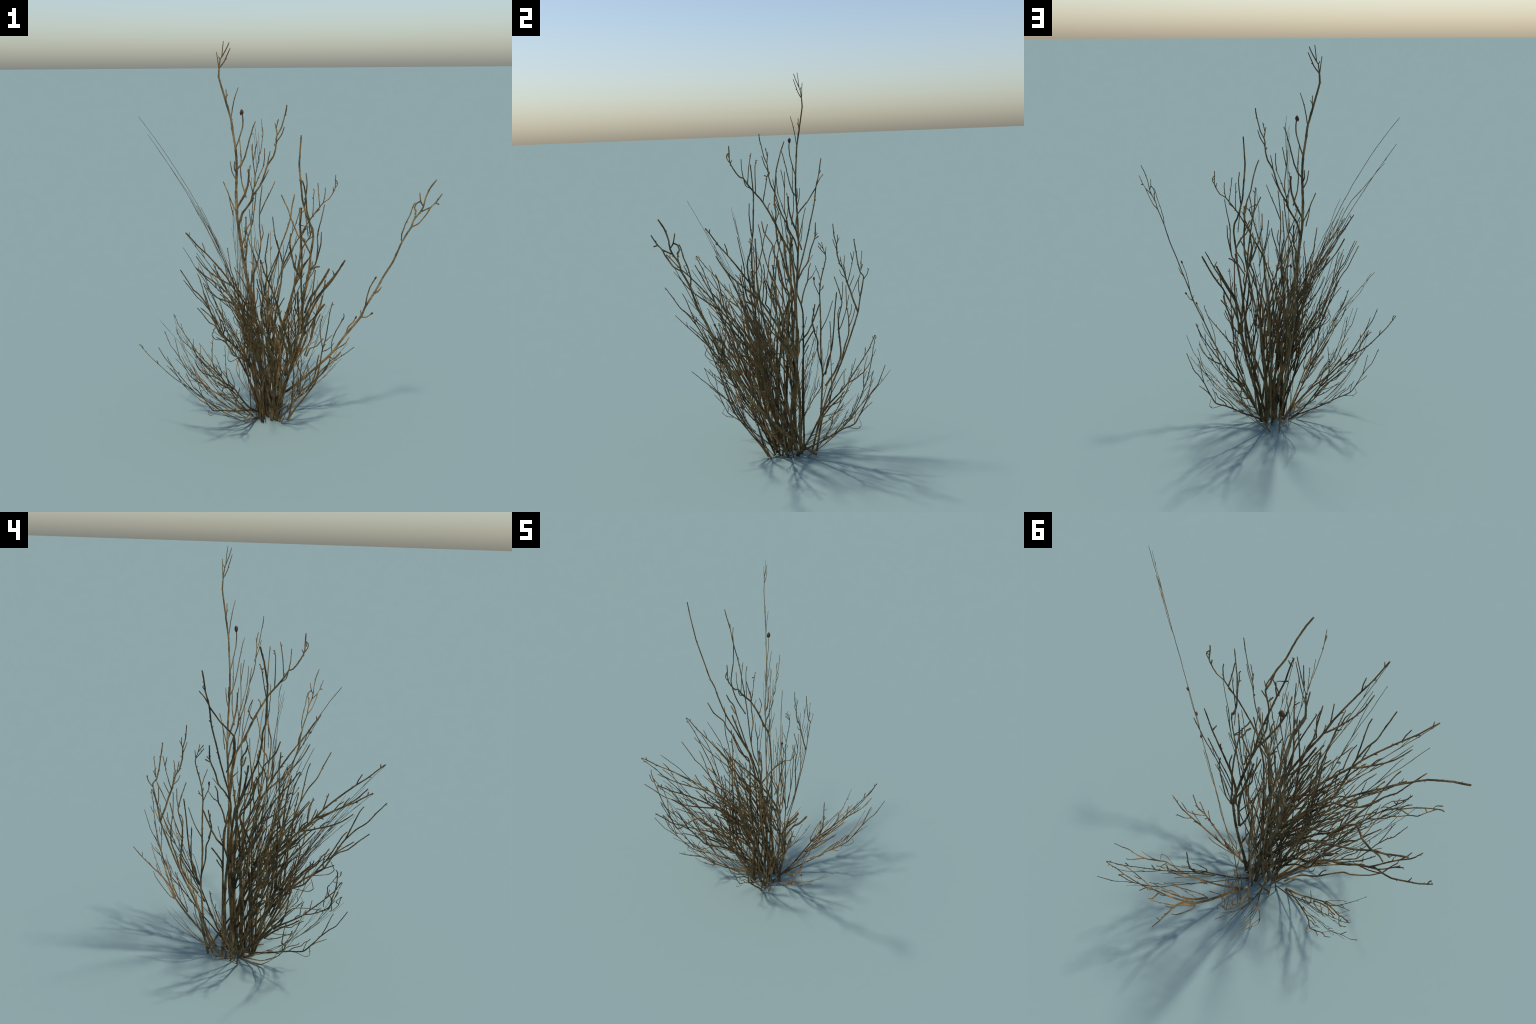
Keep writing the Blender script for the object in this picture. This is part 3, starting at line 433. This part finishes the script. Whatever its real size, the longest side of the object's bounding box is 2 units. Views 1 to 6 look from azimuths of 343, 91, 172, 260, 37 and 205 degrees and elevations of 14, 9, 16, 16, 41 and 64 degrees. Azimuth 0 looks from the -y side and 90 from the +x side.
# spray
spray = new_spray()
limb(spray, 'stem', 0.0032, 0.0046, (0.00, 0.91, 0.42), (0.023, -0.403, 1.370), (0.040, -0.384, 1.338), (0.059, -0.355, 1.289), (0.070, -0.335, 1.252), (0.081, -0.313, 1.213), (0.108, -0.282, 1.153), (0.115, -0.262, 1.113), (0.127, -0.244, 1.077), (0.112, -0.228, 1.041), (0.099, -0.213, 1.009), (0.098, -0.203, 0.986), (0.094, -0.177, 0.924), (0.109, -0.148, 0.848), (0.080, -0.120, 0.750), (0.050, -0.040, 0.400), (0.040, -0.010, 0.000))
limb(spray, 'twig', 0.0027, 0.0027, (0.00, 0.90, 0.44), (0.110, -0.280, 1.150), (0.129, -0.255, 1.099), (0.128, -0.246, 1.081))
limb(spray, 'twig', 0.0023, 0.0016, (0.00, 0.90, 0.43), (0.139, -0.260, 1.110), (0.132, -0.248, 1.084))
limb(spray, 'twig', 0.0027, 0.0027, (0.00, 0.91, 0.42), (0.142, -0.241, 1.071), (0.118, -0.229, 1.044))
limb(spray, 'twig', 0.0027, 0.0027, (0.00, 0.90, 0.43), (0.093, -0.268, 1.126), (0.080, -0.251, 1.091), (0.074, -0.244, 1.076))
limb(spray, 'twig', 0.0027, 0.0027, (0.00, 0.91, 0.42), (0.094, -0.238, 1.063), (0.105, -0.227, 1.039))
limb(spray, 'twig', 0.0023, 0.0016, (0.00, 0.89, 0.45), (0.054, -0.275, 1.141), (0.061, -0.272, 1.134))

# spray
spray = new_spray()
limb(spray, 'stem', 0.0025, 0.0064, (0.61, 0.53, 0.59), (-0.695, -0.028, 0.535), (-0.649, -0.030, 0.471), (-0.606, -0.037, 0.422), (-0.539, -0.048, 0.350), (-0.496, -0.066, 0.316), (-0.456, -0.084, 0.290), (-0.427, -0.085, 0.260), (-0.383, -0.089, 0.220), (-0.317, -0.085, 0.159), (-0.242, -0.090, 0.108), (-0.175, -0.066, 0.057), (-0.139, -0.030, 0.029), (-0.030, 0.080, 0.000))
limb(spray, 'stem', 0.0025, 0.0037, (0.65, 0.56, 0.50), (-0.615, -0.128, 0.545), (-0.595, -0.117, 0.502), (-0.576, -0.112, 0.468), (-0.537, -0.110, 0.413), (-0.490, -0.100, 0.345), (-0.461, -0.091, 0.303), (-0.438, -0.086, 0.273))
limb(spray, 'stem', 0.0025, 0.0044, (0.55, 0.47, 0.69), (-0.501, -0.066, 0.323), (-0.478, -0.061, 0.293), (-0.441, -0.053, 0.247), (-0.371, -0.049, 0.178), (-0.337, -0.054, 0.154), (-0.283, -0.038, 0.105), (-0.226, -0.015, 0.060), (-0.153, 0.001, 0.025), (-0.100, 0.060, 0.030))
limb(spray, 'twig', 0.0022, 0.0032, (0.60, 0.52, 0.61), (-0.443, -0.125, 0.315), (-0.424, -0.117, 0.286), (-0.382, -0.104, 0.232), (-0.320, -0.092, 0.167), (-0.264, -0.093, 0.125))
limb(spray, 'twig', 0.0022, 0.0032, (0.61, 0.53, 0.60), (-0.498, -0.066, 0.320), (-0.476, -0.066, 0.295), (-0.432, -0.074, 0.255), (-0.384, -0.088, 0.220))
limb(spray, 'twig', 0.0022, 0.0032, (0.66, 0.57, 0.48), (-0.576, -0.132, 0.493), (-0.562, -0.120, 0.459), (-0.539, -0.110, 0.416))
limb(spray, 'twig', 0.0022, 0.0032, (0.65, 0.56, 0.52), (-0.517, -0.121, 0.400), (-0.513, -0.110, 0.383))
limb(spray, 'twig', 0.0022, 0.0032, (0.64, 0.55, 0.54), (-0.568, -0.084, 0.425), (-0.530, -0.085, 0.377), (-0.510, -0.081, 0.349), (-0.473, -0.077, 0.303), (-0.427, -0.084, 0.260))
limb(spray, 'twig', 0.0022, 0.0032, (0.65, 0.56, 0.52), (-0.554, -0.090, 0.413), (-0.530, -0.085, 0.377))
limb(spray, 'twig', 0.0022, 0.0032, (0.64, 0.55, 0.53), (-0.540, -0.107, 0.415), (-0.539, -0.100, 0.405), (-0.517, -0.085, 0.361), (-0.499, -0.069, 0.325))
limb(spray, 'twig', 0.0022, 0.0032, (0.66, 0.57, 0.50), (-0.614, -0.050, 0.447), (-0.607, -0.037, 0.424))
limb(spray, 'twig', 0.0022, 0.0032, (0.67, 0.58, 0.46), (-0.685, -0.039, 0.533), (-0.679, -0.036, 0.521), (-0.677, -0.030, 0.511))
limb(spray, 'twig', 0.0022, 0.0032, (0.59, 0.51, 0.63), (-0.402, -0.105, 0.252), (-0.373, -0.099, 0.219))
limb(spray, 'twig', 0.0022, 0.0032, (0.59, 0.51, 0.62), (-0.412, -0.092, 0.251), (-0.383, -0.090, 0.221))
limb(spray, 'twig', 0.0022, 0.0032, (0.46, 0.39, 0.80), (-0.259, -0.050, 0.096), (-0.242, -0.039, 0.080), (-0.234, -0.023, 0.068))
limb(spray, 'twig', 0.0022, 0.0032, (0.46, 0.40, 0.79), (-0.360, -0.087, 0.197), (-0.288, -0.078, 0.132), (-0.227, -0.064, 0.084), (-0.153, -0.037, 0.037))

# spray
spray = new_spray()
limb(spray, 'stem', 0.0025, 0.005, (-0.80, -0.07, -0.60), (-0.625, -0.244, 0.725), (-0.614, -0.254, 0.710), (-0.578, -0.266, 0.664), (-0.538, -0.275, 0.611), (-0.507, -0.280, 0.570), (-0.469, -0.281, 0.519), (-0.436, -0.286, 0.476), (-0.397, -0.276, 0.423), (-0.360, -0.130, 0.420), (-0.200, -0.040, 0.200), (-0.050, 0.070, 0.000))
limb(spray, 'twig', 0.0025, 0.0022, (-0.80, -0.07, -0.60), (-0.596, -0.251, 0.687), (-0.567, -0.250, 0.647), (-0.540, -0.237, 0.610), (-0.508, -0.246, 0.568), (-0.463, -0.246, 0.507), (-0.423, -0.255, 0.455))
limb(spray, 'twig', 0.0025, 0.0022, (-0.80, -0.07, -0.60), (-0.556, -0.268, 0.635), (-0.566, -0.252, 0.647))
limb(spray, 'twig', 0.0025, 0.0022, (-0.80, -0.07, -0.60), (-0.613, -0.270, 0.712), (-0.591, -0.275, 0.683), (-0.580, -0.266, 0.667))
limb(spray, 'twig', 0.0025, 0.0022, (-0.80, -0.07, -0.60), (-0.468, -0.323, 0.523), (-0.439, -0.324, 0.484), (-0.415, -0.325, 0.452), (-0.393, -0.310, 0.421), (-0.385, -0.294, 0.409))
limb(spray, 'twig', 0.0025, 0.0022, (-0.80, -0.07, -0.60), (-0.427, -0.321, 0.468), (-0.445, -0.307, 0.490), (-0.468, -0.323, 0.523))
limb(spray, 'twig', 0.0025, 0.0022, (-0.80, -0.07, -0.60), (-0.502, -0.296, 0.565), (-0.463, -0.292, 0.512), (-0.441, -0.287, 0.483))
limb(spray, 'twig', 0.0025, 0.0022, (-0.80, -0.07, -0.60), (-0.448, -0.281, 0.492), (-0.471, -0.274, 0.522), (-0.504, -0.250, 0.563))
limb(spray, 'twig', 0.0025, 0.0022, (-0.80, -0.07, -0.60), (-0.436, -0.286, 0.476), (-0.401, -0.302, 0.431), (-0.385, -0.301, 0.410))

# spray
spray = new_spray()
limb(spray, 'stem', 0.0022, 0.005, (-0.67, 0.11, 0.74), (0.456, 0.022, 0.387), (0.412, 0.038, 0.328), (0.370, 0.041, 0.277), (0.322, 0.041, 0.223), (0.248, 0.046, 0.150), (0.146, 0.053, 0.067), (0.062, 0.069, 0.013), (0.045, 0.085, 0.000))
limb(spray, 'stem', 0.0022, 0.005, (-0.61, 0.16, 0.77), (0.395, -0.039, 0.328), (0.362, -0.012, 0.280), (0.322, -0.007, 0.235), (0.284, 0.006, 0.192), (0.194, 0.040, 0.105), (0.114, 0.060, 0.044), (0.050, 0.068, 0.008), (0.050, 0.080, 0.000))
limb(spray, 'twig', 0.0021, 0.0018, (-0.77, 0.04, 0.64), (0.414, 0.074, 0.326), (0.386, 0.063, 0.293), (0.364, 0.042, 0.270))
limb(spray, 'twig', 0.0021, 0.0018, (-0.76, 0.11, 0.64), (0.419, 0.019, 0.339), (0.390, 0.031, 0.302), (0.364, 0.032, 0.271))
limb(spray, 'twig', 0.0021, 0.0018, (-0.73, 0.10, 0.68), (0.353, 0.049, 0.256), (0.328, 0.040, 0.230))
limb(spray, 'twig', 0.0021, 0.0018, (-0.70, 0.22, 0.67), (0.362, -0.036, 0.288), (0.323, -0.009, 0.237))
limb(spray, 'twig', 0.0021, 0.0018, (-0.73, 0.20, 0.65), (0.372, -0.011, 0.291), (0.360, -0.008, 0.276))
limb(spray, 'twig', 0.0021, 0.0018, (-0.70, 0.22, 0.68), (0.363, 0.023, 0.271), (0.322, -0.007, 0.235))
limb(spray, 'twig', 0.0021, 0.0018, (-0.68, 0.23, 0.69), (0.322, -0.030, 0.242), (0.294, -0.005, 0.206))
limb(spray, 'twig', 0.0021, 0.0018, (-0.70, 0.22, 0.68), (0.322, 0.006, 0.230), (0.310, -0.005, 0.222))
limb(spray, 'twig', 0.0021, 0.0018, (-0.67, 0.22, 0.71), (0.291, 0.007, 0.200), (0.279, 0.002, 0.189))
limb(spray, 'twig', 0.0021, 0.0018, (-0.55, 0.31, 0.78), (0.212, -0.009, 0.134), (0.175, 0.004, 0.102), (0.151, 0.019, 0.079))
limb(spray, 'twig', 0.0021, 0.0018, (-0.64, 0.07, 0.77), (0.277, 0.062, 0.175), (0.250, 0.066, 0.149), (0.206, 0.062, 0.112), (0.155, 0.060, 0.072))
limb(spray, 'twig', 0.0021, 0.0018, (-0.65, 0.11, 0.75), (0.259, 0.035, 0.162), (0.229, 0.050, 0.133), (0.196, 0.048, 0.105))
limb(spray, 'twig', 0.0021, 0.0018, (-0.58, 0.19, 0.79), (0.239, 0.028, 0.146), (0.215, 0.032, 0.123), (0.166, 0.037, 0.084), (0.124, 0.050, 0.053))
limb(spray, 'twig', 0.0021, 0.0018, (-0.56, 0.23, 0.80), (0.195, 0.012, 0.113), (0.157, 0.031, 0.079), (0.133, 0.044, 0.060))
limb(spray, 'twig', 0.0021, 0.0018, (-0.73, 0.11, 0.67), (0.375, 0.018, 0.287), (0.336, 0.033, 0.240), (0.319, 0.042, 0.220))
limb(spray, 'twig', 0.0021, 0.0018, (-0.63, 0.13, 0.77), (0.219, 0.024, 0.129), (0.202, 0.046, 0.110), (0.151, 0.056, 0.070))

# spray
spray = new_spray()
limb(spray, 'stem', 0.0012, 0.0033, (0.38, -0.62, 0.69), (-0.041, 0.438, 0.300), (-0.055, 0.403, 0.256), (-0.073, 0.371, 0.222), (-0.089, 0.347, 0.201), (-0.099, 0.327, 0.185), (-0.090, 0.291, 0.144), (-0.067, 0.251, 0.099), (-0.044, 0.227, 0.072), (-0.028, 0.173, 0.035), (-0.020, 0.125, 0.016))
limb(spray, 'stem', 0.0012, 0.0028, (-0.01, -0.70, 0.72), (0.066, 0.402, 0.246), (0.051, 0.354, 0.183), (0.022, 0.297, 0.119), (-0.006, 0.226, 0.061), (-0.022, 0.144, 0.021))
limb(spray, 'twig', 0.0018, 0.0012, (0.21, -0.75, 0.63), (-0.044, 0.227, 0.072), (-0.052, 0.298, 0.133), (-0.050, 0.362, 0.202), (-0.041, 0.378, 0.219))
limb(spray, 'twig', 0.0018, 0.0012, (0.20, -0.64, 0.74), (-0.039, 0.210, 0.059), (-0.031, 0.273, 0.104), (-0.029, 0.331, 0.161))
limb(spray, 'twig', 0.0018, 0.0012, (0.03, -0.72, 0.69), (-0.003, 0.233, 0.066), (0.012, 0.315, 0.137), (0.014, 0.388, 0.222))
limb(spray, 'twig', 0.0018, 0.0012, (-0.02, -0.75, 0.66), (0.022, 0.297, 0.119), (0.026, 0.341, 0.166))
limb(spray, 'twig', 0.0018, 0.0012, (0.10, -0.68, 0.73), (-0.008, 0.215, 0.054), (-0.006, 0.287, 0.112), (-0.010, 0.306, 0.130))
limb(spray, 'twig', 0.0018, 0.0012, (0.31, -0.70, 0.64), (-0.087, 0.297, 0.148), (-0.079, 0.336, 0.184), (-0.086, 0.375, 0.232))
limb(spray, 'twig', 0.0018, 0.0012, (0.23, -0.75, 0.62), (-0.054, 0.247, 0.090), (-0.061, 0.309, 0.147), (-0.057, 0.369, 0.213), (-0.045, 0.427, 0.285))
limb(spray, 'twig', 0.0018, 0.0012, (0.21, -0.68, 0.70), (-0.044, 0.241, 0.082), (-0.038, 0.300, 0.131), (-0.035, 0.360, 0.195))
limb(spray, 'twig', 0.0018, 0.0012, (0.29, -0.74, 0.61), (-0.086, 0.343, 0.195), (-0.084, 0.371, 0.226), (-0.071, 0.361, 0.209))
limb(spray, 'twig', 0.0018, 0.0012, (-0.02, -0.71, 0.71), (0.005, 0.268, 0.093), (0.026, 0.303, 0.125), (0.067, 0.351, 0.182))

# spray
spray = new_spray()
limb(spray, 'stem', 0.0044, 0.0062, (0.40, 0.92, 0.00), (0.369, -0.116, 0.901), (0.320, -0.094, 0.809), (0.293, -0.083, 0.767), (0.266, -0.071, 0.731), (0.233, -0.057, 0.668), (0.200, -0.043, 0.589), (0.176, -0.033, 0.510), (0.152, -0.022, 0.401), (0.100, 0.000, 0.250), (0.050, 0.020, 0.000))
limb(spray, 'twig', 0.0032, 0.0022, (0.40, 0.92, 0.00), (0.321, -0.095, 0.809), (0.314, -0.092, 0.805))
limb(spray, 'twig', 0.0032, 0.0022, (0.40, 0.92, 0.00), (0.288, -0.081, 0.780), (0.299, -0.086, 0.763))
limb(spray, 'twig', 0.0032, 0.0022, (0.40, 0.92, 0.00), (0.277, -0.076, 0.794), (0.269, -0.073, 0.735))
limb(spray, 'stem', 0.0056, 0.0058, (0.40, 0.92, 0.00), (0.295, -0.084, 0.853), (0.277, -0.076, 0.814), (0.235, -0.058, 0.737), (0.205, -0.045, 0.688), (0.181, -0.035, 0.610))
limb(spray, 'twig', 0.0032, 0.0022, (0.40, 0.92, 0.00), (0.283, -0.079, 0.809), (0.271, -0.074, 0.807))
limb(spray, 'twig', 0.0037, 0.005, (0.40, 0.92, 0.00), (0.276, -0.076, 0.662), (0.252, -0.065, 0.633), (0.225, -0.054, 0.562), (0.207, -0.046, 0.475))
limb(spray, 'twig', 0.0032, 0.0022, (0.40, 0.92, 0.00), (0.263, -0.070, 0.689), (0.255, -0.067, 0.640))
limb(spray, 'twig', 0.0028, 0.0037, (0.40, 0.92, 0.00), (0.255, -0.067, 0.605), (0.231, -0.057, 0.541), (0.213, -0.049, 0.476), (0.190, -0.039, 0.366))
limb(spray, 'twig', 0.0025, 0.0037, (0.40, 0.92, 0.00), (0.271, -0.073, 0.470), (0.239, -0.060, 0.426), (0.208, -0.046, 0.411), (0.177, -0.033, 0.366))

# ------------------------------------------------- join twigs to what bears them
def dense(pts, step=0.006):
    out = []
    for a, b in zip(pts, pts[1:]):
        k = max(1, int(np.linalg.norm(b - a) / step))
        out += [a + (b - a) * i / k for i in range(k)]
    return np.array(out + [pts[-1]])

def join_twigs(spray, reach=0.035):
    lines = [dense(p[3]) for p in spray]
    for i, (kind, r0, r1, pts, face) in enumerate(spray):
        if kind == 'stem':
            continue
        others = np.vstack([q for j, q in enumerate(lines) if j != i])
        gaps = []
        for end in (0, -1):
            d = np.linalg.norm(others - pts[end], axis=1)
            gaps.append((d.min(), end, others[d.argmin()]))
        gap, end, spot = min(gaps, key=lambda g: g[0])
        if gap < reach:
            pts[end] = spot

def add_spurs(spray, spacing=0.15):
    """short bud spurs along every limb, within the plane of the spray"""
    spurs = []
    for kind, r0, r1, pts, face in spray:
        line = dense(pts)
        length = 0.006 * len(line)
        for _ in range(rng.poisson(length / spacing)):
            i = rng.integers(1, max(2, len(line) - 1))
            if i + 1 >= len(line) or line[i][2] < 0.03:
                continue
            along = line[i + 1] - line[i - 1]
            along /= np.linalg.norm(along) + 1e-9
            if along[2] < 0:
                along = -along
            side = np.cross(face, along) * rng.choice((-1, 1))
            side /= np.linalg.norm(side) + 1e-9
            r = r0 + (r1 - r0) * i / len(line)
            tip = line[i] + along * rng.uniform(0.004, 0.012) + side * (r + rng.uniform(0.0015, 0.005))
            spurs.append(('spur', min(r, 0.0022), 0.0012, [line[i], tip], face))
    spray.extend(spurs)

for spray in SPRAYS:
    join_twigs(spray)
    add_spurs(spray)

# -------------------------------------------------------------------- assemble
def add_object(name, soup, origin, parent, mat):
    ob = bpy.data.objects.new(name, soup.mesh(name, origin))
    ob.data.materials.append(mat)
    bpy.context.collection.objects.link(ob)
    ob.parent = parent
    ob.location = origin - (np.array(parent.location) if parent is not shrub else 0)
    return ob

lengths = []
for si, spray in enumerate(SPRAYS):
    for li, (kind, r0, r1, pts, face) in enumerate(spray):
        if kind not in ('stem', 'spur'):
            lengths.append((sum(np.linalg.norm(b - a) for a, b in zip(pts, pts[1:])) * (r0 + r1), si, li))
lengths.sort(reverse=True)
single = {(a, b) for _, a, b in lengths[:280]}

for si, spray in enumerate(SPRAYS):
    base = np.zeros(3)
    stems, fine = Soup(), Soup()
    for kind, r0, r1, pts, face in spray:
        if kind == 'stem':
            stems.tube(pts, r0, r1, face, sides=8)
    branch = add_object('branch', stems, base, shrub, BARK)
    for li, (kind, r0, r1, pts, face) in enumerate(spray):
        if kind == 'stem':
            continue
        if (si, li) in single or kind in ('knob', 'bud'):
            s = Soup(); s.tube(pts, r0, r1, face)
            ob = add_object('twig', s, base, branch, BARK)
            if kind in ('knob', 'bud'):
                h = Soup(); ax = pts[-1] - pts[-2]
                h.blob(pts[-1], r1 * (2.2 if kind == 'knob' else 1.7), ax)
                if kind == 'knob':
                    h.blob(pts[-1] + np.array([-0.006, 0, -0.005]), r1 * 1.3, np.array([0, 0, -1.0]), 2.0)
                add_object('seed_head', h, base, branch, SEED)
        else:
            fine.tube(pts, r0, r1, face)
    if fine.n:
        ob = add_object('fine_twigs', fine, base, branch, BARK)
        ob['kind'] = 'stuff'
